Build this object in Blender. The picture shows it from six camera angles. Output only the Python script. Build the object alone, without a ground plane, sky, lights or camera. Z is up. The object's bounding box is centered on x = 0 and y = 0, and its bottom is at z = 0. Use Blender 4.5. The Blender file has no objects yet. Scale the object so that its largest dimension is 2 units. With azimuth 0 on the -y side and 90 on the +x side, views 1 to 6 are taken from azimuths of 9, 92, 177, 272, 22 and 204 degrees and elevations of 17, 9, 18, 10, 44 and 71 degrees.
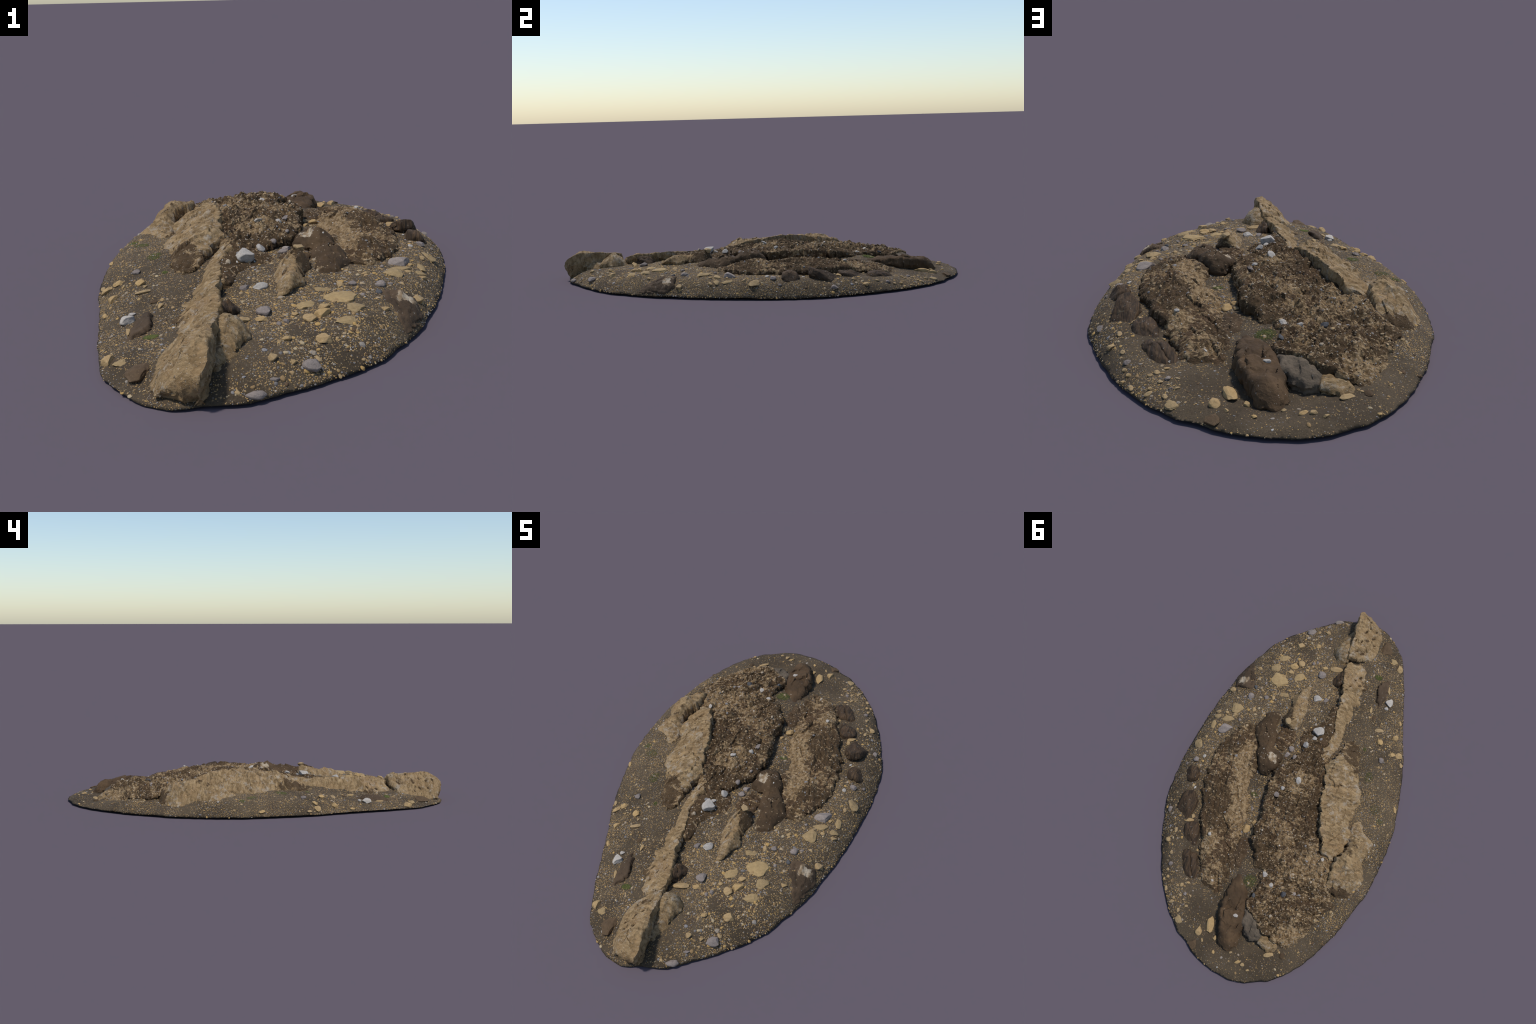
"""Bedrock outcrop on an oval gravel mound: tilted tan slabs, conglomerate bedrock,
brown boulders, cobbles and gravel. Metres, z up, built from profiles and rules."""
import bpy, math, random
import numpy as np
from mathutils import Vector, Matrix, Euler
from mathutils.bvhtree import BVHTree
from mathutils.geometry import delaunay_2d_cdt

random.seed(7)
RNG = np.random.default_rng(7)

# ------------------------------------------------------------------ noise --
_p = np.random.default_rng(11).permutation(256)
PERM = np.concatenate([_p, _p, _p])
_g = np.random.default_rng(12).normal(size=(256, 3))
GRAD = _g / np.linalg.norm(_g, axis=1)[:, None]


def perlin(P):
    """Gradient noise, about -0.7..0.7, for an (n,3) array."""
    P = np.asarray(P, float)
    i = np.floor(P).astype(int)
    f = P - i
    i &= 255
    u = f * f * f * (f * (f * 6 - 15) + 10)
    out = 0.0
    for dx in (0, 1):
        for dy in (0, 1):
            for dz in (0, 1):
                h = PERM[PERM[PERM[(i[:, 0] + dx) & 255] + ((i[:, 1] + dy) & 255)] + ((i[:, 2] + dz) & 255)]
                d = (GRAD[h] * (f - np.array([dx, dy, dz]))).sum(1)
                w = (u[:, 0] if dx else 1 - u[:, 0]) * (u[:, 1] if dy else 1 - u[:, 1]) * (u[:, 2] if dz else 1 - u[:, 2])
                out = out + w * d
    return out * 1.4


def fbm(P, scale, octaves=4, seed=0, gain=0.5):
    P = np.asarray(P, float) * scale + seed * 17.31
    s, a = 0.0, 1.0
    for k in range(octaves):
        s = s + a * perlin(P * (2.03 ** k) + k * 5.7)
        a *= gain
    return s


def ridged(P, scale, octaves=3, seed=0):
    P = np.asarray(P, float) * scale + seed * 9.17
    s, a = 0.0, 1.0
    for k in range(octaves):
        s = s + a * (0.5 - np.abs(perlin(P * (2.1 ** k) + k * 3.3)) * 1.6)
        a *= 0.5
    return s


def lumps(P, cell, seed=0):
    """Rounded cobble-like bumps (cellular noise), 0..1."""
    Q = np.asarray(P, float) / cell + seed * 3.7
    i = np.floor(Q).astype(int)
    best = np.full(len(Q), 9.0)
    for dx in (-1, 0, 1):
        for dy in (-1, 0, 1):
            c = i[:, :2] + np.array([dx, dy])
            h = PERM[PERM[c[:, 0] & 255] + (c[:, 1] & 255)]
            px = c[:, 0] + (h % 16) / 16.0
            py = c[:, 1] + (h // 16) / 16.0
            r = 0.35 + 0.65 * ((h * 7) % 13) / 13.0
            best = np.minimum(best, np.hypot(Q[:, 0] - px, Q[:, 1] - py) / r)
    return np.sqrt(np.clip(1 - best * best, 0, 1))


def facets(P, cell, seed=0):
    """Broken-rock facets: every cell is a tilted plane with its own level, about -1..1."""
    Q = np.asarray(P, float)[:, :2] / cell + seed * 5.3
    Q = Q + 0.25 * np.stack([perlin(np.column_stack([Q * 1.7, Q[:, :1] * 0 + seed])),
                             perlin(np.column_stack([Q * 1.7, Q[:, :1] * 0 + seed + 9.5]))], 1)
    i = np.floor(Q).astype(int)
    best = np.full(len(Q), 9.0)
    val = np.zeros(len(Q))
    for dx in (-1, 0, 1):
        for dy in (-1, 0, 1):
            c = i + np.array([dx, dy])
            h = PERM[PERM[c[:, 0] & 255] + (c[:, 1] & 255)]
            rx, ry = Q[:, 0] - c[:, 0] - (h % 16) / 16.0, Q[:, 1] - c[:, 1] - (h // 16) / 16.0
            d = np.hypot(rx, ry)
            level = GRAD[h][:, 0] * 0.6 + GRAD[h][:, 1] * rx * 0.9 + GRAD[h][:, 2] * ry * 0.9
            near = d < best
            best = np.where(near, d, best)
            val = np.where(near, level, val)
    return val


def plates(P, scale, seed=0):
    """Flaky shingles: smooth noise cut into flat steps with sharp risers, about -1..1."""
    t = fbm(P, scale, 3, seed) * 3.2
    k = np.floor(t)
    return (k + np.clip((t - k) / 0.22, 0, 1) ** 2 * 0.55 + (t - k) * 0.45) / 3.2


# ------------------------------------------------------------- plan tools --
def spline_loop(pts, step):
    """Closed Catmull-Rom through control points, resampled to about `step`."""
    P = np.array(pts, float)
    n = len(P)
    out = []
    for k in range(n):
        p0, p1, p2, p3 = P[k - 1], P[k], P[(k + 1) % n], P[(k + 2) % n]
        m = max(2, int(np.linalg.norm((p2 - p1)[:2]) / step + 0.5))
        for t in np.arange(m) / m:
            c = 0.5 * (2 * p1 + (p2 - p0) * t + (2 * p0 - 5 * p1 + 4 * p2 - p3) * t * t
                       + (3 * p1 - p0 - 3 * p2 + p3) * t ** 3)
            lin = p1 + (p2 - p1) * t
            out.append(0.4 * c + 0.6 * lin)
    return np.array(out)


def inside(poly, Q):
    x, y = Q[:, 0], Q[:, 1]
    res = np.zeros(len(Q), bool)
    a = poly
    b = np.roll(poly, -1, axis=0)
    for (x0, y0), (x1, y1) in zip(a, b):
        if y0 == y1:
            continue
        hit = ((y0 > y) != (y1 > y)) & (x < (x1 - x0) * (y - y0) / (y1 - y0) + x0)
        res ^= hit
    return res


def edge_distance(poly, Q):
    best = np.full(len(Q), 9.0)
    a = poly
    b = np.roll(poly, -1, axis=0)
    for p, q in zip(a, b):
        d = q - p
        L = (d * d).sum()
        if L < 1e-12:
            continue
        t = np.clip(((Q - p) @ d) / L, 0, 1)
        best = np.minimum(best, np.hypot(*(Q - p - t[:, None] * d).T))
    return best


class Surface:
    """Smooth height field through hand-placed (x, y, z) points (thin-plate spline)."""

    def __init__(self, pts, smooth=1e-4):
        P = np.array(pts, float)
        self.c = P[:, :2]
        n = len(P)
        K = self.kern(self.c, self.c) + smooth * np.eye(n)
        A = np.zeros((n + 3, n + 3))
        A[:n, :n] = K
        A[:n, n] = 1
        A[:n, n + 1:] = self.c
        A[n:, :n] = A[:n, n:].T
        self.w = np.linalg.solve(A, np.concatenate([P[:, 2], np.zeros(3)]))

    @staticmethod
    def kern(a, b):
        r2 = ((a[:, None] - b[None]) ** 2).sum(2) + 1e-12
        return r2 * np.log(r2) * 0.5

    def __call__(self, Q):
        Q = np.asarray(Q, float)[:, :2]
        out = np.empty(len(Q))
        for s in range(0, len(Q), 8000):
            q = Q[s:s + 8000]
            out[s:s + 8000] = self.kern(q, self.c) @ self.w[:-3] + self.w[-3] + q @ self.w[-2:]
        return out


def triangulate(loop, pts):
    """Constrained Delaunay of a closed loop and free interior points."""
    verts = [Vector(p) for p in loop[:, :2]] + [Vector(p) for p in pts[:, :2]]
    n = len(loop)
    edges = [(k, (k + 1) % n) for k in range(n)]
    v, e, f, ov, oe, of = delaunay_2d_cdt(verts, edges, [list(range(n))], 1, 1e-7)
    return np.array([tuple(p) for p in v]), [tuple(t) for t in f]


def hex_points(loop, step, margin, jitter=0.3):
    lo, hi = loop[:, :2].min(0), loop[:, :2].max(0)
    xs = np.arange(lo[0], hi[0], step)
    ys = np.arange(lo[1], hi[1], step * 0.866)
    X, Y = np.meshgrid(xs, ys)
    X[1::2] += step / 2
    Q = np.stack([X.ravel(), Y.ravel()], 1)
    Q += RNG.uniform(-jitter, jitter, Q.shape) * step
    Q = Q[inside(loop[:, :2], Q)]
    return Q[edge_distance(loop[:, :2], Q) > margin]


def new_object(name, verts, faces, material, smooth_angle=None, parent=None):
    me = bpy.data.meshes.new(name)
    me.from_pydata([tuple(map(float, v)) for v in verts], [], faces)
    me.validate()
    me.update()
    me.polygons.foreach_set('use_smooth', [True] * len(me.polygons))
    if smooth_angle:
        me.set_sharp_from_angle(angle=math.radians(smooth_angle))
    me.materials.append(material)
    ob = bpy.data.objects.new(name, me)
    bpy.context.scene.collection.objects.link(ob)
    if parent:
        ob.parent = parent
    return ob


# -------------------------------------------------------------- materials --
class Nodes:
    """Small helper for writing node trees as expressions."""

    def __init__(self, name):
        self.mat = bpy.data.materials.new(name)
        self.mat.use_nodes = True
        self.t = self.mat.node_tree
        self.t.nodes.clear()
        self.out = self.t.nodes.new('ShaderNodeOutputMaterial')
        self.bsdf = self.t.nodes.new('ShaderNodeBsdfPrincipled')
        self.t.links.new(self.bsdf.outputs[0], self.out.inputs[0])
        self.coord = self.t.nodes.new('ShaderNodeTexCoord').outputs['Object']

    def link(self, a, b):
        if hasattr(a, 'is_output'):
            self.t.links.new(a, b)
        else:
            b.default_value = a

    def mapped(self, scale=(1, 1, 1), rot=(0, 0, 0), loc=(0, 0, 0)):
        n = self.t.nodes.new('ShaderNodeMapping')
        n.inputs['Location'].default_value = loc
        n.inputs['Rotation'].default_value = rot
        n.inputs['Scale'].default_value = scale
        self.t.links.new(self.coord, n.inputs[0])
        return n.outputs[0]

    def noise(self, scale, detail=4, rough=0.55, vec=None, distort=0.0):
        n = self.t.nodes.new('ShaderNodeTexNoise')
        n.inputs['Scale'].default_value = scale
        n.inputs['Detail'].default_value = detail
        n.inputs['Roughness'].default_value = rough
        n.inputs['Distortion'].default_value = distort
        self.link(vec if vec is not None else self.coord, n.inputs['Vector'])
        return n.outputs['Fac']

    def voronoi(self, scale, vec=None, feature='F1', rnd=1.0):
        n = self.t.nodes.new('ShaderNodeTexVoronoi')
        n.feature = feature
        n.inputs['Scale'].default_value = scale
        n.inputs['Randomness'].default_value = rnd
        self.link(vec if vec is not None else self.coord, n.inputs['Vector'])
        return n

    def ramp(self, fac, stops, mode='LINEAR'):
        n = self.t.nodes.new('ShaderNodeValToRGB')
        n.color_ramp.interpolation = mode
        el = n.color_ramp.elements
        while len(el) < len(stops):
            el.new(0.5)
        for e, (p, c) in zip(el, stops):
            e.position = p
            e.color = (*c, 1) if not isinstance(c, (int, float)) else (c, c, c, 1)
        self.link(fac, n.inputs[0])
        return n.outputs[0]

    def band(self, fac, lo, hi):
        """0..1 smooth step of fac between lo and hi."""
        n = self.t.nodes.new('ShaderNodeMapRange')
        n.interpolation_type = 'SMOOTHSTEP'
        n.inputs['From Min'].default_value = lo
        n.inputs['From Max'].default_value = hi
        self.link(fac, n.inputs['Value'])
        return n.outputs[0]

    def math(self, op, a, b=0.0):
        n = self.t.nodes.new('ShaderNodeMath')
        n.operation = op
        self.link(a, n.inputs[0])
        self.link(b, n.inputs[1])
        return n.outputs[0]

    def mix(self, fac, a, b):
        n = self.t.nodes.new('ShaderNodeMix')
        n.data_type = 'RGBA'
        self.link(fac, n.inputs['Factor'])
        self.link((*a, 1) if isinstance(a, tuple) else a, n.inputs['A'])
        self.link((*b, 1) if isinstance(b, tuple) else b, n.inputs['B'])
        return n.outputs['Result']

    def scaled(self, col, fac):
        n = self.t.nodes.new('ShaderNodeMix')
        n.data_type = 'RGBA'
        n.blend_type = 'MULTIPLY'
        n.inputs['Factor'].default_value = 1
        self.link((*col, 1) if isinstance(col, tuple) else col, n.inputs['A'])
        self.link(fac, n.inputs['B'])
        return n.outputs['Result']

    def spot(self, centre, radii, angle=0.0):
        """1 at the centre of an ellipse in plan, 0 at its edge and outside."""
        m = self.t.nodes.new('ShaderNodeMapping')
        m.vector_type = 'TEXTURE'
        m.inputs['Location'].default_value = (*centre, 0)
        m.inputs['Rotation'].default_value = (0, 0, angle)
        m.inputs['Scale'].default_value = (*radii, 1)
        self.t.links.new(self.coord, m.inputs[0])
        s = self.t.nodes.new('ShaderNodeSeparateXYZ')
        self.t.links.new(m.outputs[0], s.inputs[0])
        r = self.math('SQRT', self.math('ADD', self.math('POWER', self.math('ABSOLUTE', s.outputs[0]), 2.0),
                                        self.math('POWER', self.math('ABSOLUTE', s.outputs[1]), 2.0)))
        return self.math('SUBTRACT', 1.0, r)

    def island(self):
        return self.t.nodes.new('ShaderNodeNewGeometry').outputs['Random Per Island']

    def random(self):
        return self.t.nodes.new('ShaderNodeObjectInfo').outputs['Random']

    def finish(self, colour, rough=0.9, bump=None, strength=0.5, distance=0.003, spec=0.25):
        self.link((*colour, 1) if isinstance(colour, tuple) else colour, self.bsdf.inputs['Base Color'])
        self.link(rough, self.bsdf.inputs['Roughness'])
        self.bsdf.inputs['Specular IOR Level'].default_value = spec
        if bump is not None:
            b = self.t.nodes.new('ShaderNodeBump')
            b.inputs['Strength'].default_value = strength
            b.inputs['Distance'].default_value = distance
            self.link(bump, b.inputs['Height'])
            self.t.links.new(b.outputs[0], self.bsdf.inputs['Normal'])
        return self.mat


SOIL = (0.060, 0.036, 0.0165)
SOIL_LIGHT = (0.100, 0.062, 0.030)
SILT = (0.062, 0.050, 0.036)
TAN = (0.330, 0.225, 0.120)
TAN_PALE = (0.370, 0.256, 0.132)
OCHRE = (0.40, 0.25, 0.095)
LICHEN = (0.43, 0.40, 0.35)
CHALK = (0.62, 0.57, 0.50)


def silt_material():
    n = Nodes('silt_with_fine_gravel')
    wide = n.noise(5.0, 5, 0.6)
    fine = n.noise(260, 3, 0.6)
    base = n.mix(n.band(wide, 0.35, 0.68), (0.057, 0.041, 0.025), (0.092, 0.067, 0.041))
    base = n.mix(n.band(n.noise(9, 3), 0.56, 0.72), base, (0.070, 0.049, 0.031))
    base = n.scaled(base, n.ramp(fine, [(0.2, 0.6), (0.8, 1.4)]))
    # sand grains and grit: little tan and grey cells
    bare = n.math('MAXIMUM', n.spot((0.02, 0.84), (0.42, 0.26)), n.math('MAXIMUM', n.spot((0.34, 0.50), (0.09, 0.22), 0.4), n.spot((-0.31, 0.70), (0.14, 0.18), 0.4)))
    density = n.band(n.math('SUBTRACT', n.noise(6.5, 4, 0.6), n.math('MULTIPLY', n.math('MAXIMUM', bare, 0.0), 0.45)), 0.38, 0.64)
    for scale, size, keep in ((170, 0.30, 0.45), (300, 0.36, 0.6)):
        v = n.voronoi(scale)
        grain = n.math('LESS_THAN', v.outputs['Distance'], size)
        sep = n.t.nodes.new('ShaderNodeSeparateColor')
        n.t.links.new(v.outputs['Color'], sep.inputs[0])
        chosen = n.math('LESS_THAN', sep.outputs[0], n.math('ADD', n.math('MULTIPLY', density, keep), 0.05))
        tint = n.ramp(sep.outputs[1], [(0.0, OCHRE), (0.40, (0.30, 0.20, 0.09)), (0.66, (0.20, 0.18, 0.155)),
                                       (0.85, (0.13, 0.08, 0.045)), (0.96, (0.26, 0.245, 0.24))], 'CONSTANT')
        base = n.mix(n.math('MULTIPLY', grain, chosen), base, tint)
    h = n.math('ADD', n.noise(120, 4, 0.7), n.math('MULTIPLY', fine, 0.4))
    return n.finish(base, 0.95, h, 0.7, 0.004)


def tan_rock_material(name, soil=0.5, strike=0.4, spots=(), pits=()):
    """Weathered tan schist: foliated, grey lichen bloom, soil caught in patches and pits."""
    n = Nodes(name)
    vec = n.mapped((1, 4.0, 2.0), (0, 0, -strike))
    grain = n.noise(18, 7, 0.7, vec, 0.6)
    col = n.mix(n.band(grain, 0.36, 0.66), (0.172, 0.109, 0.049), TAN_PALE)
    col = n.mix(n.math('MULTIPLY', n.band(n.noise(14, 4), 0.48, 0.66), 0.45), col, (0.290, 0.182, 0.085))
    bloom = n.math('MULTIPLY', n.band(n.noise(38, 6, 0.75), 0.50, 0.60), n.band(n.noise(9, 3), 0.44, 0.60))
    col = n.mix(n.math('MULTIPLY', bloom, 0.62), col, (0.39, 0.34, 0.27))
    streak = n.band(n.noise(30, 5, 0.7, vec, 0.8), 0.58, 0.66)
    col = n.mix(n.math('MULTIPLY', streak, 0.6), col, (0.10, 0.066, 0.036))
    dirt = n.noise(20, 6, 0.7, n.mapped((1, 2.0, 1), (0, 0, -strike), (3, 1, 0)), 0.6)
    m = n.math('ADD', dirt, n.math('MULTIPLY', n.math('SUBTRACT', n.noise(7, 2), 0.5), 0.35))
    for c, r, a, gain in spots:
        m = n.math('ADD', m, n.math('MULTIPLY', n.math('MAXIMUM', n.spot(c, r, a), 0.0), gain))
    mask = n.band(m, 0.74 - 0.16 * soil, 0.775 - 0.16 * soil)
    for x, y, rx, ry, a in pits:
        p = n.math('ADD', n.spot((x, y), (rx, ry), a), n.math('MULTIPLY', n.math('SUBTRACT', n.noise(90, 3), 0.5), 1.6))
        mask = n.math('MAXIMUM', mask, n.band(p, 0.25, 0.40))
    soilc = n.mix(n.noise(60, 4), SOIL, SOIL_LIGHT)
    col = n.mix(mask, col, soilc)
    col = n.mix(n.math('MULTIPLY', n.band(n.noise(85, 3, 0.5), 0.66, 0.70), 0.85), col, (0.06, 0.042, 0.025))
    col = n.mix(n.math('MULTIPLY', n.band(n.noise(190, 2), 0.64, 0.69), 0.5), col, (0.46, 0.40, 0.32))
    h = n.math('ADD', grain, n.math('MULTIPLY', n.noise(140, 4, 0.7), 0.6))
    return n.finish(col, 0.9, h, 1.0, 0.007)


def crust_material(name, pale=0.5, spots=(), clast=70, strike=0.6):
    """Bedrock caked in brown soil; tan lumps, pale crust and white flecks show through."""
    n = Nodes(name)
    col = n.mix(n.noise(50, 5, 0.65), SOIL, SOIL_LIGHT)
    col = n.mix(n.band(n.noise(7, 4), 0.45, 0.65), col, (0.088, 0.052, 0.026))
    vec = n.mapped((1, 1.8, 1), (0, 0, -strike))
    patch = n.math('ADD', n.math('MULTIPLY', n.noise(27, 5, 0.62, vec, 0.5), 0.65), n.math('MULTIPLY', n.noise(75, 5, 0.65, vec), 0.35))
    broad = n.noise(6, 3)
    m = n.math('ADD', patch, n.math('MULTIPLY', n.math('SUBTRACT', broad, 0.5), 0.40))
    for c, r, a, gain in spots:
        m = n.math('ADD', m, n.math('MULTIPLY', n.math('MAXIMUM', n.spot(c, r, a), 0.0), gain))
    lo = 0.60 - 0.15 * pale
    mask = n.band(m, lo, lo + 0.045)
    tone = n.mix(n.band(n.noise(60, 5, 0.65), 0.40, 0.62), (0.172, 0.107, 0.049), (0.37, 0.258, 0.138))
    col = n.mix(n.math('MULTIPLY', mask, 0.92), col, tone)
    v = n.voronoi(clast, vec)
    sep = n.t.nodes.new('ShaderNodeSeparateColor')
    n.t.links.new(v.outputs['Color'], sep.inputs[0])
    edge = n.math('LESS_THAN', n.math('ADD', v.outputs['Distance'], n.math('MULTIPLY', n.noise(150, 2), 0.35)), 0.46)
    pick = n.math('LESS_THAN', sep.outputs[0], 0.08 + 0.14 * pale)
    tint = n.ramp(sep.outputs[1], [(0.0, TAN), (0.35, (0.22, 0.145, 0.078)), (0.6, (0.34, 0.265, 0.175)),
                                   (0.86, (0.24, 0.225, 0.21)), (0.97, (0.5, 0.45, 0.38))], 'CONSTANT')
    col = n.mix(n.math('MULTIPLY', edge, pick), col, tint)
    fl = n.math('MULTIPLY', n.band(n.noise(110, 4, 0.65), 0.60, 0.66), n.band(m, lo - 0.10, lo + 0.06))
    col = n.mix(n.math('MULTIPLY', fl, 0.65), col, (0.46, 0.38, 0.28))
    h = n.math('ADD', n.noise(60, 7, 0.72), n.math('MULTIPLY', v.outputs['Distance'], -0.4))
    return n.finish(col, 0.93, h, 1.0, 0.009)


def brown_rock_material(name, base=(0.075, 0.045, 0.023), pale=0.2, spots=(), flecks=0.35):
    """Smooth mud-brown rock with a few white flecks and worn tan patches."""
    n = Nodes(name)
    col = n.mix(n.band(n.noise(12, 5, 0.6), 0.35, 0.7), tuple(c * 0.72 for c in base), tuple(c * 1.25 for c in base))
    patch = n.noise(26, 6, 0.7)
    m = patch
    for c, r, a, gain in spots:
        m = n.math('ADD', m, n.math('MULTIPLY', n.math('MAXIMUM', n.spot(c, r, a), 0.0), gain))
    mask = n.band(m, 0.74 - 0.2 * pale, 0.82 - 0.2 * pale)
    tone = n.mix(n.band(n.noise(50, 4), 0.42, 0.6), (0.235, 0.165, 0.095), (0.40, 0.33, 0.24))
    col = n.mix(n.math('MULTIPLY', mask, 0.9), col, tone)
    fl = n.band(n.noise(95, 2, 0.5), 0.70, 0.73)
    col = n.mix(n.math('MULTIPLY', fl, flecks), col, CHALK)
    h = n.math('ADD', n.noise(40, 6, 0.65), n.math('MULTIPLY', n.noise(160, 3), 0.3))
    return n.finish(col, 0.88, h, 0.7, 0.005)


def dark_stone_material():
    n = Nodes('dark_rusty_stone')
    vec = n.mapped((6, 1.2, 1.2), (0, 0, 0.75))
    col = n.mix(n.band(n.noise(14, 5, 0.6, vec, 1.0), 0.35, 0.68), (0.032, 0.021, 0.013), (0.092, 0.055, 0.028))
    col = n.mix(n.band(n.noise(30, 4), 0.62, 0.72), col, (0.16, 0.12, 0.075))
    col = n.mix(n.math('MULTIPLY', n.band(n.noise(110, 2), 0.68, 0.72), 0.6), col, (0.4, 0.38, 0.34))
    return n.finish(col, 0.8, n.noise(30, 5, 0.6, vec), 0.8, 0.005)


def stone_material(name, a, b, fleck, scale=40):
    """Single stones; the Random output shifts each one between two tones."""
    n = Nodes(name)
    col = n.mix(n.random(), a, b)
    col = n.scaled(col, n.ramp(n.noise(scale, 5, 0.65), [(0.25, 0.72), (0.75, 1.22)]))
    col = n.mix(n.math('MULTIPLY', n.band(n.noise(scale * 3.5, 3), 0.60, 0.68), 0.55), col, fleck)
    return n.finish(col, 0.85, n.noise(scale * 2, 5, 0.65), 0.6, 0.003)


def gravel_material(name, stops):
    n = Nodes(name)
    col = n.ramp(n.island(), stops, 'CONSTANT')
    col = n.scaled(col, n.ramp(n.noise(180, 3), [(0.25, 0.75), (0.75, 1.2)]))
    return n.finish(col, 0.88)


def moss_material():
    n = Nodes('moss')
    col = n.mix(n.island(), (0.062, 0.080, 0.020), (0.140, 0.150, 0.050))
    return n.finish(col, 0.9)


# ------------------------------------------------------------ gravel mound --
RIM = [(0.081, -0.948), (0.158, -0.888), (0.221, -0.839), (0.298, -0.769), (0.368, -0.686), (0.418, -0.586),
       (0.474, -0.455), (0.484, -0.398), (0.514, -0.285), (0.532, -0.176), (0.557, 0.030), (0.560, 0.183),
       (0.552, 0.288), (0.536, 0.353), (0.506, 0.444), (0.465, 0.552), (0.402, 0.682), (0.319, 0.798),
       (0.229, 0.883), (0.165, 0.915), (0.134, 0.943), (0.058, 0.978), (-0.070, 0.998), (-0.152, 0.983),
       (-0.241, 0.942), (-0.308, 0.890), (-0.381, 0.794), (-0.439, 0.680), (-0.475, 0.600), (-0.499, 0.514),
       (-0.537, 0.388), (-0.550, 0.273), (-0.557, 0.164), (-0.555, 0.037), (-0.530, -0.098), (-0.501, -0.239),
       (-0.474, -0.330), (-0.441, -0.417), (-0.368, -0.649), (-0.325, -0.768), (-0.282, -0.862), (-0.222, -0.924),
       (-0.150, -0.975), (-0.079, -0.992), (-0.003, -0.968)]
RIM_WIDTH = 0.115

# ground heights read at bare spots of the mound
GROUND_MARKS = [
    (0.117, -0.819, 0.061), (0.224, -0.699, 0.060), (0.271, -0.599, 0.071), (0.258, -0.477, 0.086),
    (0.293, -0.525, 0.083), (0.164, -0.520, 0.083), (0.058, -0.573, 0.075), (0.030, -0.436, 0.101),
    (0.199, -0.401, 0.086), (0.355, -0.333, 0.081), (0.388, -0.244, 0.088), (0.408, -0.125, 0.078),
    (0.501, -0.006, 0.066), (0.467, 0.158, 0.076), (0.460, -0.347, 0.043), (-0.317, -0.403, 0.060),
    (-0.213, -0.686, 0.044), (-0.257, -0.806, 0.026), (-0.309, -0.571, 0.035), (-0.377, -0.250, 0.068),
    (-0.349, -0.141, 0.087), (0.096, 0.323, 0.084), (0.352, 0.420, 0.067), (0.381, 0.375, 0.071),
    (0.423, 0.306, 0.070), (0.295, 0.572, 0.050), (-0.094, 0.907, 0.031), (-0.208, 0.828, 0.027),
    (0.247, 0.830, 0.020), (0.141, 0.900, 0.018), (0.387, 0.602, 0.040), (-0.007, 0.549, 0.092),
    (-0.491, 0.164, 0.068), (-0.105, 0.805, 0.022), (0.098, 0.798, 0.032), (0.139, 0.845, 0.028),
    (-0.020, 0.890, 0.022), (-0.451, 0.457, 0.050), (-0.290, 0.785, 0.030), (-0.420, 0.600, 0.047),
    (0.140, 0.145, 0.090), (0.120, 0.060, 0.096), (-0.020, -0.350, 0.106), (0.030, -0.300, 0.110), (0.020, -0.680, 0.074),
    (0.020, -0.780, 0.068), (0.010, -0.900, 0.044), (0.075, -0.860, 0.053), (-0.080, -0.960, 0.014), (-0.120, -0.720, 0.058),
    (-0.180, -0.560, 0.056), (-0.165, -0.400, 0.072), (-0.260, -0.300, 0.078), (-0.410, 0.020, 0.080),
    (0.230, -0.320, 0.092), (0.430, 0.000, 0.084), (0.200, 0.720, 0.040), (0.110, 0.700, 0.042),
    (0.300, 0.700, 0.036), (0.085, 0.180, 0.084), (0.090, 0.430, 0.086), (-0.150, 0.300, 0.095),
    (-0.200, 0.050, 0.090), (-0.250, 0.550, 0.060), (-0.330, 0.700, 0.040), (0.300, 0.000, 0.088),
]

rim_loop = spline_loop([(x, y, 0) for x, y in RIM], 0.008)
rim_poly = rim_loop[:, :2]


def shoulder(d):
    t = np.clip(d / RIM_WIDTH, 0, 1)
    return 1 - (1 - t) ** 2.5


_marks = np.array(GROUND_MARKS)
_e = shoulder(edge_distance(rim_poly, _marks[:, :2]))
_plateau = Surface(np.column_stack([_marks[:, :2], (_marks[:, 2] - 0.006) / np.maximum(_e, 0.22)]), 4e-4)


def ground_z(Q):
    Q = np.asarray(Q, float)[:, :2]
    d = np.where(inside(rim_poly, Q), edge_distance(rim_poly, Q), 0.0)
    P = np.column_stack([Q, np.zeros(len(Q))])
    relief = 0.0035 * fbm(P, 9, 3, 1) + 0.0016 * fbm(P, 45, 3, 2)
    return 0.006 + shoulder(d) * np.clip(_plateau(Q), 0.008, 0.13) + relief * np.clip(d / 0.03, 0.0, 1)


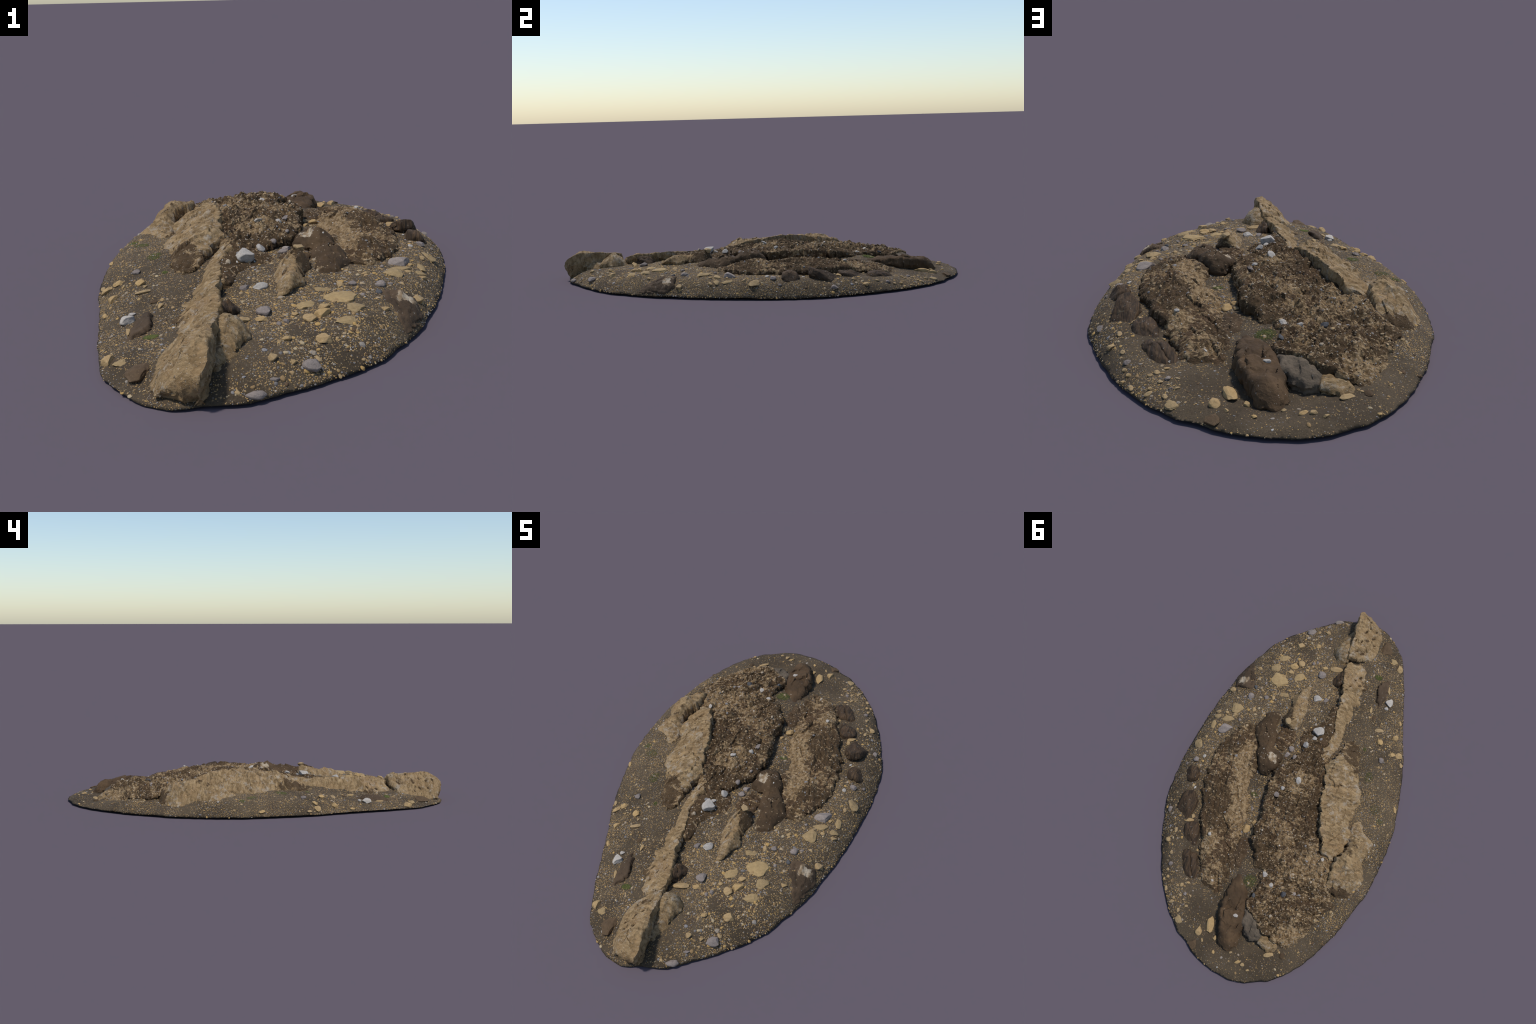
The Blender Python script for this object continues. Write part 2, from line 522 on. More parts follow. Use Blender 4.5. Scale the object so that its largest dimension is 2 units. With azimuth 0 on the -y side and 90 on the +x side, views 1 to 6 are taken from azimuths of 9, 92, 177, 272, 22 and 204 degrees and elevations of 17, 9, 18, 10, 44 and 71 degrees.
def build_mound(parent, mat):
    loop = rim_loop.copy()
    P = np.column_stack([loop[:, :2], np.zeros(len(loop))])
    loop[:, :2] += 0.0035 * np.stack([fbm(P, 22, 3, 3), fbm(P, 22, 3, 4)], 1)
    free = hex_points(loop, 0.0072, 0.004)
    v, f = triangulate(loop, free)
    z = ground_z(v)
    n = len(loop)
    z[:n] = 0.0066 + 0.003 * np.clip(fbm(P, 6, 2, 5), -1, 1)
    dip = np.exp(-((loop[:, 0] + 0.13) ** 2 + (loop[:, 1] + 0.98) ** 2) / 0.07 ** 2)
    z[:n] = np.maximum(z[:n] * (1 - dip), 0.0)
    z[np.argmin(z[:n])] = 0.0
    verts = [(*p, h) for p, h in zip(v, z)]
    # underside: the crust tucks in, rises a little and closes flat
    c = loop[:, :2].mean(0)
    rings = []
    for inset, lift in ((0.006, 0.0005), (0.030, 0.006)):
        start = len(verts)
        rings.append(start)
        for k in range(n):
            d = c - loop[k, :2]
            d /= np.linalg.norm(d)
            verts.append((*(loop[k, :2] + d * inset), max(z[k] + lift, 0.0005)))
    faces = list(f)
    prev = 0
    for s in rings:
        for k in range(n):
            a, b = k, (k + 1) % n
            faces.append((prev + a, s + a, s + b, prev + b))
        prev = s
    verts.append((*c, 0.012))
    for k in range(n):
        faces.append((prev + k, len(verts) - 1, prev + (k + 1) % n))
    return new_object('gravel_mound', verts, faces, mat, None, parent)


# ------------------------------------------------------------------- rocks --
def crack_relief(P, scale, seed):
    """Narrow natural fissures: 1 along the zero lines of a stretched noise."""
    a = np.abs(perlin(P * scale + seed * 2.7))
    gate = np.clip(perlin(P * scale * 0.6 + seed * 4.1 + 30) * 3 + 0.3, 0, 1)
    return gate * np.clip(1 - a / 0.07, 0, 1) ** 0.7


def pit_relief(Q, pits):
    z = np.zeros(len(Q))
    for x, y, rx, ry, a in pits:
        dx, dy = Q[:, 0] - x, Q[:, 1] - y
        u, v = (dx * math.cos(a) + dy * math.sin(a)) / rx, (-dx * math.sin(a) + dy * math.cos(a)) / ry
        z += np.clip(1.15 - np.hypot(u, v), 0, 0.7)
    return z


def ledge_relief(Q, ledges):
    """Each ledge (x0,y0,x1,y1,height,fade): a sharp step along a line, fading uphill."""
    z = np.zeros(len(Q))
    for x0, y0, x1, y1, h, fade in ledges:
        p, q = np.array([x0, y0]), np.array([x1, y1])
        d = q - p
        L = np.hypot(*d)
        d = d / L
        rel = Q[:, :2] - p
        along = rel @ d / L
        wob = 0.010 * fbm(np.column_stack([Q[:, :2], np.zeros(len(Q))]), 25, 3, 31)
        side = rel @ np.array([-d[1], d[0]]) + wob
        win = np.clip(np.minimum(along, 1 - along) / 0.15 + 0.3, 0, 1)
        z += h * win * np.where(side > 0, np.exp(-side / fade), 0) * np.clip(side / 0.004, 0, 1)
    return z


def build_rock(name, parent, mat, outline, inner=(), step=0.0034, edge=0.014, relief=0.006, scale=14,
               strike=None, lump=0.0, lump_cell=0.03, crag=0.0, ledges=(), undercut=0.0, bulge=0.005,
               jag=0.006, seed=1, under_dir=None, rows=10, facet=0.005, cell=0.045, plate=0.0, crack=0.0, pits=()):
    """Rock from a plan outline with its top-edge heights, inner height marks, and walls that
    go down into the mound. Relief: smooth noise, foliation along `strike`, lumps, crags, ledges."""
    loop = spline_loop(outline, step * 1.1)
    flat = np.column_stack([loop[:, :2], np.zeros(len(loop))])
    loop[:, :2] += jag * np.stack([fbm(flat, 30, 4, seed, 0.65), fbm(flat, 30, 4, seed + 50, 0.65)], 1)
    loop[:, :2] += 0.6 * jag * np.stack([facets(flat, 0.025, seed), facets(flat, 0.025, seed + 3)], 1)
    loop[:, 2] += 0.5 * jag * fbm(flat, 40, 3, seed + 20)
    n = len(loop)
    top = Surface(list(outline) + list(inner), 1e-5)
    free = hex_points(loop, step, step * 0.55)
    v, f = triangulate(loop, free)
    d = edge_distance(loop[:, :2], v)
    d[:n] = 0
    P = np.column_stack([v, np.zeros(len(v))])
    z = top(v)
    z[:n] = 0.5 * z[:n] + 0.5 * loop[:, 2]
    soft = np.clip(d / 0.02, 0.25, 1)
    add = relief * fbm(P, scale, 4, seed + 1)
    if strike is not None:
        c, s = math.cos(strike), math.sin(strike)
        R = np.column_stack([(P[:, 0] * c + P[:, 1] * s) * 0.30, -P[:, 0] * s + P[:, 1] * c, P[:, 2]])
        add += crag * ridged(R, 30, 4, seed + 2) + 0.5 * crag * fbm(R, 75, 3, seed + 3)
    else:
        R = P
        add += crag * ridged(P, 22, 4, seed + 2)
    add += facet * facets(R * np.array([1.8, 1, 1]), cell, seed)
    if plate:
        add += plate * plates(R * np.array([1.6, 1, 1]), 20, seed + 6)
    add += 0.0016 * fbm(P, 120, 2, seed + 11)
    if crack:
        add -= crack * crack_relief(R, 16, seed + 13) + 0.6 * crack * crack_relief(P, 22, seed + 14)
    if len(pits):
        add -= 0.011 * pit_relief(v, pits)
    if lump:
        mask = np.clip(0.5 + fbm(P, 8, 2, seed + 9), 0.05, 1)
        add += lump * mask * lumps(P, lump_cell, seed) + 0.65 * lump * lumps(P, lump_cell * 0.42, seed + 5)
        add += 0.0035 * fbm(P, 70, 3, seed + 15)
    z += soft * (add - add.mean())
    if len(ledges):
        z += ledge_relief(v, ledges) * soft
    z -= 0.42 * edge * np.clip(1 - d / edge, 0, 1) ** 2
    verts = [tuple(p) for p in np.column_stack([v, z])]
    # walls
    nxt, prv = np.roll(loop[:, :2], -2, 0), np.roll(loop[:, :2], 2, 0)
    tang = nxt - prv
    nor = np.stack([tang[:, 1], -tang[:, 0]], 1)
    nor /= np.linalg.norm(nor, axis=1)[:, None] + 1e-9
    arc = np.cumsum(np.hypot(*(loop[:, :2] - np.roll(loop[:, :2], 1, 0)).T))
    area = np.sum(loop[:, 0] * np.roll(loop[:, 1], -1) - np.roll(loop[:, 0], -1) * loop[:, 1])
    if area < 0:
        nor = -nor
    u = np.full(n, undercut)
    if under_dir is not None:
        wide = sum(np.roll(nor, k, 0) for k in range(-10, 11))
        wide /= np.linalg.norm(wide, axis=1)[:, None] + 1e-9
        u = undercut * np.clip(wide @ np.array(under_dir), 0, 1)
    base = np.minimum(np.maximum(ground_z(loop) - 0.022, 0.004), z[:n] - 0.012)
    base = np.maximum(base, 0.0025)
    faces = list(f)
    prev = 0
    for r in range(1, rows + 1):
        t = r / rows
        zz = z[:n] * (1 - t) + base * t
        xy = loop[:, :2] + nor * (bulge * math.sin(math.pi * min(1, t * 1.3)) - u * t * t)[:, None]
        Q = np.column_stack([xy, zz])
        amp = min(1, t * 3)
        out = amp * (0.006 * fbm(Q * np.array([1, 1, 2.2]), 26, 4, seed + 7) + 0.35 * lump * fbm(Q, 60, 2, seed + 8)
                     + 0.5 * crag * ridged(Q * np.array([1, 1, 3.0]), 30, 2, seed + 4)
                     + 0.9 * facet * facets(np.column_stack([arc, zz * 1.6]), 0.03, seed + 2))
        xy = xy + nor * out[:, None]
        start = len(verts)
        verts += [tuple(p) for p in np.column_stack([xy, zz])]
        for k in range(n):
            a, b = k, (k + 1) % n
            faces.append((prev + a, start + a, start + b, prev + b) if area > 0 else (prev + b, start + b, start + a, prev + a))
        prev = start
    mid = len(verts)
    verts.append((*loop[:, :2].mean(0), float(max(base.min(), 0.003))))
    for k in range(n):
        a, b = prev + k, prev + (k + 1) % n
        faces.append((a, mid, b) if area > 0 else (b, mid, a))
    return new_object(name, verts, faces, mat, 48, parent)


# Every rock: its plan outline with the height of the top edge, then marks on its top.
END_BLOCK = [(-0.034, -0.708, 0.132), (-0.028, -0.760, 0.138), (-0.022, -0.820, 0.142), (-0.014, -0.880, 0.139),
             (-0.008, -0.940, 0.134), (-0.006, -0.982, 0.112), (-0.018, -0.990, 0.098), (-0.048, -0.985, 0.082), (-0.090, -0.980, 0.055),
             (-0.122, -0.964, 0.032), (-0.140, -0.930, 0.032), (-0.152, -0.885, 0.034), (-0.163, -0.830, 0.038),
             (-0.160, -0.781, 0.044), (-0.125, -0.748, 0.078), (-0.075, -0.722, 0.110)]
END_BLOCK_TOP = [(-0.045, -0.930, 0.130), (-0.080, -0.850, 0.108), (-0.070, -0.780, 0.118), (-0.100, -0.930, 0.082)]
SIDE_LUMP = [(-0.018, -0.800, 0.108), (0.010, -0.800, 0.095), (0.030, -0.784, 0.092), (0.045, -0.746, 0.090), (0.043, -0.711, 0.086),
             (0.013, -0.680, 0.078), (-0.017, -0.674, 0.082), (-0.040, -0.692, 0.100), (-0.036, -0.730, 0.122)]
SIDE_LUMP_TOP = [(-0.008, -0.740, 0.130), (0.010, -0.715, 0.120), (0.020, -0.755, 0.112)]
SIDE_TAIL = [(-0.008, -0.880, 0.075), (0.010, -0.850, 0.075), (0.018, -0.815, 0.080), (0.006, -0.785, 0.088),
             (-0.018, -0.800, 0.095), (-0.020, -0.850, 0.085)]
SPINE = [(-0.036, -0.662, 0.117), (-0.061, -0.568, 0.122), (-0.077, -0.498, 0.126), (-0.089, -0.437, 0.126),
         (-0.092, -0.400, 0.124), (-0.099, -0.346, 0.124), (-0.112, -0.289, 0.124), (-0.110, -0.251, 0.128),
         (-0.101, -0.194, 0.138), (-0.111, -0.131, 0.145), (-0.133, -0.128, 0.140), (-0.143, -0.190, 0.118),
         (-0.155, -0.265, 0.098), (-0.147, -0.361, 0.083), (-0.163, -0.427, 0.073), (-0.150, -0.461, 0.073),
         (-0.178, -0.500, 0.062), (-0.164, -0.539, 0.062), (-0.180, -0.609, 0.055), (-0.150, -0.635, 0.060),
         (-0.145, -0.685, 0.058), (-0.112, -0.715, 0.066)]
SPINE_TOP = [(-0.090, -0.640, 0.102), (-0.115, -0.540, 0.104), (-0.120, -0.440, 0.108), (-0.122, -0.330, 0.114)]
TAN_SLAB = [(-0.162, -0.171, 0.130), (-0.146, -0.117, 0.145), (-0.144, -0.061, 0.165), (-0.161, -0.032, 0.168),
            (-0.166, 0.015, 0.172), (-0.176, 0.059, 0.180), (-0.182, 0.085, 0.184), (-0.202, 0.137, 0.186),
            (-0.221, 0.193, 0.180), (-0.254, 0.261, 0.166), (-0.284, 0.305, 0.138), (-0.324, 0.326, 0.125),
            (-0.346, 0.282, 0.115), (-0.366, 0.234, 0.108), (-0.372, 0.182, 0.105), (-0.345, 0.135, 0.100),
            (-0.342, 0.078, 0.088), (-0.351, 0.032, 0.083), (-0.363, -0.009, 0.079), (-0.350, -0.044, 0.082),
            (-0.327, -0.079, 0.088), (-0.299, -0.136, 0.091), (-0.288, -0.202, 0.088), (-0.252, -0.274, 0.086),
            (-0.224, -0.296, 0.090), (-0.200, -0.286, 0.097), (-0.179, -0.233, 0.115)]
TAN_SLAB_TOP = [(-0.215, -0.131, 0.145), (-0.267, 0.076, 0.145), (-0.271, 0.172, 0.156), (-0.219, -0.213, 0.117),
                (-0.321, 0.251, 0.130), (-0.263, -0.076, 0.127), (-0.307, 0.004, 0.120), (-0.310, 0.110, 0.124)]
WEST_ROCK = [(-0.366, 0.180, 0.110), (-0.365, 0.091, 0.095), (-0.404, 0.106, 0.085), (-0.441, 0.137, 0.080),
             (-0.489, 0.163, 0.077), (-0.485, 0.202, 0.070), (-0.471, 0.253, 0.068), (-0.487, 0.311, 0.064),
             (-0.486, 0.362, 0.062), (-0.475, 0.416, 0.056), (-0.453, 0.457, 0.054), (-0.414, 0.457, 0.072),
             (-0.374, 0.454, 0.100), (-0.350, 0.435, 0.115), (-0.350, 0.396, 0.140), (-0.346, 0.355, 0.150),
             (-0.351, 0.303, 0.156), (-0.380, 0.245, 0.147)]
WEST_ROCK_TOP = [(-0.405, 0.169, 0.118), (-0.403, 0.272, 0.140), (-0.396, 0.351, 0.135), (-0.436, 0.355, 0.120),
                 (-0.430, 0.404, 0.102), (-0.389, 0.413, 0.115), (-0.445, 0.220, 0.110), (-0.440, 0.296, 0.122)]
NORTH_BED = [(-0.049, 0.495, 0.110), (-0.046, 0.547, 0.108), (-0.038, 0.589, 0.110), (-0.033, 0.640, 0.104),
             (-0.052, 0.671, 0.105), (-0.087, 0.694, 0.104), (-0.115, 0.732, 0.100), (-0.157, 0.744, 0.090),
             (-0.206, 0.759, 0.068), (-0.260, 0.770, 0.042), (-0.285, 0.754, 0.038), (-0.302, 0.717, 0.046),
             (-0.346, 0.640, 0.062), (-0.372, 0.563, 0.076), (-0.398, 0.516, 0.080), (-0.375, 0.467, 0.100),
             (-0.360, 0.428, 0.110), (-0.345, 0.344, 0.112), (-0.290, 0.278, 0.122), (-0.218, 0.247, 0.130),
             (-0.118, 0.267, 0.130), (-0.072, 0.392, 0.122), (-0.058, 0.454, 0.113)]
NORTH_BED_TOP = [(-0.177, 0.552, 0.112), (-0.065, 0.520, 0.113), (-0.284, 0.336, 0.122), (-0.240, 0.656, 0.091),
                 (-0.279, 0.519, 0.106), (-0.172, 0.405, 0.117), (-0.139, 0.637, 0.108)]
MIDDLE_BED = [(-0.110, -0.190, 0.130), (-0.037, -0.155, 0.130), (0.001, -0.118, 0.134), (0.046, -0.066, 0.136),
              (0.067, -0.035, 0.140), (0.077, 0.026, 0.142), (0.075, 0.088, 0.144), (0.070, 0.148, 0.145),
              (0.060, 0.224, 0.146), (0.057, 0.295, 0.145), (0.051, 0.352, 0.137), (0.036, 0.396, 0.128),
              (0.010, 0.443, 0.120), (-0.024, 0.484, 0.106), (-0.061, 0.460, 0.113), (-0.086, 0.396, 0.126),
              (-0.125, 0.285, 0.134), (-0.229, 0.277, 0.132), (-0.257, 0.234, 0.138), (-0.218, 0.133, 0.146),
              (-0.190, 0.059, 0.150), (-0.177, -0.009, 0.150), (-0.150, -0.094, 0.147)]
MIDDLE_BED_TOP = [(-0.044, 0.024, 0.154), (-0.048, 0.170, 0.156), (-0.037, 0.303, 0.150), (-0.038, 0.385, 0.138),
                  (-0.152, 0.193, 0.148), (-0.085, -0.064, 0.147), (0.030, 0.122, 0.150)]
EAST_BED = [(0.276, -0.195, 0.104), (0.266, -0.163, 0.104), (0.233, -0.131, 0.108), (0.206, -0.067, 0.118),
            (0.190, -0.006, 0.125), (0.170, 0.019, 0.118), (0.186, 0.062, 0.103), (0.180, 0.126, 0.096),
            (0.149, 0.201, 0.092), (0.128, 0.299, 0.088), (0.120, 0.345, 0.086), (0.115, 0.400, 0.084),
            (0.105, 0.460, 0.082), (0.090, 0.519, 0.080), (0.095, 0.570, 0.072), (0.095, 0.625, 0.057),
            (0.116, 0.655, 0.052), (0.176, 0.640, 0.054), (0.227, 0.607, 0.062), (0.266, 0.533, 0.072),
            (0.276, 0.476, 0.088), (0.284, 0.434, 0.098), (0.311, 0.393, 0.101), (0.346, 0.309, 0.105),
            (0.349, 0.269, 0.105), (0.371, 0.223, 0.105), (0.390, 0.155, 0.104), (0.394, 0.093, 0.104),
            (0.404, 0.034, 0.102), (0.386, -0.045, 0.102), (0.348, -0.132, 0.102), (0.310, -0.186, 0.102)]
EAST_BED_TOP = [(0.260, 0.413, 0.111), (0.168, 0.608, 0.068), (0.189, 0.226, 0.120), (0.272, 0.261, 0.132),
                (0.297, -0.062, 0.124), (0.315, 0.085, 0.126), (0.184, 0.475, 0.094), (0.160, 0.379, 0.098),
                (0.237, -0.015, 0.127), (0.240, 0.120, 0.130)]
CROOKED_BOULDER = [(0.262, -0.184, 0.103), (0.247, -0.233, 0.108), (0.226, -0.280, 0.110), (0.184, -0.292, 0.112), (0.166, -0.276, 0.112),
                   (0.167, -0.218, 0.113), (0.139, -0.150, 0.113), (0.149, -0.108, 0.120), (0.096, -0.087, 0.130),
                   (0.082, -0.068, 0.130), (0.092, -0.012, 0.138), (0.123, 0.034, 0.125), (0.160, 0.022, 0.133),
                   (0.195, -0.032, 0.140), (0.209, -0.093, 0.137), (0.241, -0.136, 0.122)]
CROOKED_BOULDER_TOP = [(0.163, -0.064, 0.164), (0.144, -0.016, 0.160), (0.207, -0.153, 0.145), (0.195, -0.238, 0.125),
                       (0.120, -0.040, 0.148)]
BENT_ROCK = [(0.088, -0.500, 0.088), (0.080, -0.463, 0.100), (0.077, -0.410, 0.108), (0.057, -0.360, 0.108),
             (0.056, -0.324, 0.108), (0.068, -0.256, 0.116), (0.086, -0.233, 0.122), (0.121, -0.237, 0.140),
             (0.146, -0.263, 0.128), (0.140, -0.309, 0.118), (0.130, -0.354, 0.120), (0.141, -0.397, 0.116),
             (0.124, -0.425, 0.128), (0.110, -0.462, 0.112)]
BENT_ROCK_TOP = [(0.116, -0.250, 0.156), (0.099, -0.299, 0.152), (0.091, -0.366, 0.138), (0.101, -0.415, 0.132)]
LOW_BROWN_ROCK = [(0.150, -0.145, 0.112), (0.135, -0.223, 0.122), (0.070, -0.226, 0.120), (0.055, -0.181, 0.117), (0.099, -0.112, 0.120)]
LEDGE_ROCK = [(0.042, -0.206, 0.108), (0.033, -0.251, 0.110), (-0.051, -0.327, 0.112), (-0.058, -0.424, 0.110), (-0.081, -0.424, 0.115),
              (-0.101, -0.328, 0.122), (-0.115, -0.254, 0.125), (-0.075, -0.170, 0.128), (0.000, -0.150, 0.125)]
LEDGE_ROCK_TOP = [(-0.030, -0.240, 0.130), (-0.070, -0.320, 0.122)]
NORTH_BOULDER = [(0.058, 0.522, 0.084), (0.076, 0.576, 0.089), (0.070, 0.630, 0.094), (0.076, 0.698, 0.097),
                 (0.064, 0.755, 0.092), (0.038, 0.816, 0.080), (0.014, 0.863, 0.052), (-0.019, 0.874, 0.038),
                 (-0.044, 0.851, 0.042), (-0.046, 0.804, 0.060), (-0.046, 0.744, 0.075), (-0.040, 0.710, 0.082),
                 (-0.031, 0.644, 0.086), (0.011, 0.565, 0.086)]
NORTH_BOULDER_TOP = [(-0.002, 0.770, 0.092), (-0.003, 0.722, 0.092), (0.046, 0.722, 0.103), (0.031, 0.640, 0.100),
                     (0.005, 0.822, 0.086), (-0.015, 0.851, 0.068)]
GREY_ROCK = [(-0.037, 0.727, 0.080), (-0.041, 0.676, 0.090), (-0.081, 0.690, 0.094), (-0.126, 0.730, 0.088),
             (-0.149, 0.757, 0.068), (-0.139, 0.789, 0.050), (-0.104, 0.794, 0.060), (-0.078, 0.776, 0.068), (-0.054, 0.750, 0.075)]
FOOT_ROCK = [(-0.146, 0.793, 0.052), (-0.150, 0.755, 0.066), (-0.219, 0.772, 0.050), (-0.228, 0.787, 0.040), (-0.197, 0.819, 0.036)]
FLAT_BROWN = [(0.113, 0.491, 0.086), (0.128, 0.439, 0.090), (0.112, 0.368, 0.092), (0.078, 0.352, 0.090),
              (0.062, 0.391, 0.093), (0.052, 0.452, 0.092), (0.054, 0.504, 0.087), (0.089, 0.519, 0.084)]
RIM_ROCK = [(0.464, -0.403, 0.042), (0.464, -0.430, 0.040), (0.427, -0.536, 0.026), (0.405, -0.562, 0.026),
            (0.370, -0.447, 0.076), (0.369, -0.379, 0.084), (0.410, -0.374, 0.082), (0.451, -0.372, 0.060)]
RIM_ROCK_TOP = [(0.428, -0.405, 0.074), (0.420, -0.460, 0.060)]
DARK_LUMP = [(-0.012, -0.561, 0.088), (-0.012, -0.599, 0.098), (-0.043, -0.622, 0.112), (-0.060, -0.573, 0.114), (-0.038, -0.542, 0.095)]
WEST_SPLINTER = [(-0.231, -0.638, 0.058), (-0.246, -0.668, 0.054), (-0.268, -0.690, 0.046), (-0.273, -0.607, 0.048),
                 (-0.271, -0.536, 0.052), (-0.262, -0.526, 0.054), (-0.244, -0.591, 0.062)]
STONE_ROW = [
    [(0.466, 0.336, 0.068), (0.463, 0.289, 0.102), (0.449, 0.257, 0.120), (0.416, 0.243, 0.122), (0.389, 0.277, 0.102),
     (0.390, 0.337, 0.084), (0.405, 0.383, 0.068), (0.427, 0.380, 0.056)],
    [(0.376, 0.461, 0.064), (0.392, 0.398, 0.086), (0.344, 0.373, 0.090), (0.319, 0.422, 0.080), (0.309, 0.480, 0.066), (0.340, 0.490, 0.056)],
    [(0.330, 0.581, 0.062), (0.348, 0.522, 0.072), (0.324, 0.514, 0.074), (0.270, 0.625, 0.054), (0.290, 0.625, 0.054)],
    [(0.312, 0.530, 0.074), (0.289, 0.518, 0.070), (0.246, 0.607, 0.056), (0.266, 0.628, 0.050)],
    [(0.497, 0.165, 0.066), (0.487, 0.125, 0.096), (0.455, 0.118, 0.108), (0.437, 0.145, 0.112), (0.442, 0.180, 0.106), (0.475, 0.192, 0.088)],
]


# hollows worn into the two southern tan rocks, filled with soil: x, y, half sizes, turn
BLOCK_PITS = [(-0.112, -0.872, 0.013, 0.006, 1.2), (-0.090, -0.832, 0.020, 0.010, 0.9), (-0.066, -0.812, 0.012, 0.005, 1.3),
              (-0.092, -0.760, 0.024, 0.009, 1.0), (-0.084, -0.905, 0.012, 0.005, 1.4), (-0.038, -0.800, 0.012, 0.004, 1.4),
              (-0.118, -0.915, 0.010, 0.006, 1.0), (-0.070, -0.875, 0.016, 0.005, 1.2), (-0.060, -0.755, 0.014, 0.005, 0.8),
              (-0.130, -0.845, 0.010, 0.007, 0.6), (-0.075, -0.940, 0.010, 0.005, 1.2)]
SPINE_PITS = [(-0.110, -0.610, 0.008, 0.005, 0.8), (-0.098, -0.560, 0.010, 0.004, 0.6), (-0.095, -0.450, 0.006, 0.004, 0.4),
              (-0.128, -0.640, 0.014, 0.008, 0.9), (-0.140, -0.590, 0.016, 0.008, 0.7), (-0.085, -0.530, 0.008, 0.003, 0.5)]


# -------------------------------------------------- stones, gravel, moss --
def stone_shape(seed, facets=7, detail=4, rough=0.10):
    """Unit stone: a sphere cut by random planes, then roughened."""
    import bmesh
    bm = bmesh.new()
    bmesh.ops.create_icosphere(bm, subdivisions=detail, radius=1.0)
    v = np.array([tuple(x.co) for x in bm.verts])
    f = [tuple(x.index for x in face.verts) for face in bm.faces]
    bm.free()
    r = np.random.default_rng(seed)
    for _ in range(facets):
        d = r.normal(size=3)
        d /= np.linalg.norm(d)
        h = r.uniform(0.55, 0.84)
        over = np.maximum(v @ d - h, 0)
        v = v - d * (over * 0.93)[:, None]
    v = v * (1 + rough * fbm(v, 1.3, 3, seed) + 0.35 * rough * fbm(v, 4.5, 2, seed + 3))[:, None]
    v -= (v.max(0) + v.min(0)) / 2
    v /= (v.max(0) - v.min(0)) / 2
    return v, f


def fast_mesh(name, verts, tris, material):
    me = bpy.data.meshes.new(name)
    me.vertices.add(len(verts))
    me.vertices.foreach_set('co', np.asarray(verts, np.float32).ravel())
    me.loops.add(len(tris) * 3)
    me.loops.foreach_set('vertex_index', np.asarray(tris, np.int32).ravel())
    me.polygons.add(len(tris))
    me.polygons.foreach_set('loop_start', np.arange(0, len(tris) * 3, 3, dtype=np.int32))
    me.update(calc_edges=True)
    me.polygons.foreach_set('use_smooth', [True] * len(tris))
    me.materials.append(material)
    return me


def joined(name, shapes, places, material, parent):
    """Many small pieces as one mesh. places: (shape index, 3x3 matrix, position)."""
    V, F, off = [], [], 0
    for k, M, p in places:
        v, f = shapes[k]
        V.append(v @ M.T + p)
        F.append(f + off)
        off += len(v)
    ob = bpy.data.objects.new(name, fast_mesh(name, np.concatenate(V), np.concatenate(F), material))
    bpy.context.scene.collection.objects.link(ob)
    ob.parent = parent
    ob['kind'] = 'stuff'
    return ob


def lifted(p, M):
    """Keep a stone above the floor plane."""
    low = p[2] - math.sqrt((M[2] ** 2).sum())
    return p if low > 0.001 else p + np.array([0, 0, 0.001 - low])


def frame(normal, spin):
    """3x3 matrix whose z axis is the surface normal, turned by spin."""
    n = np.array(normal, float)
    n /= np.linalg.norm(n)
    x = np.array([math.cos(spin), math.sin(spin), 0])
    x -= n * (x @ n)
    x /= np.linalg.norm(x)
    return np.column_stack([x, np.cross(n, x), n])


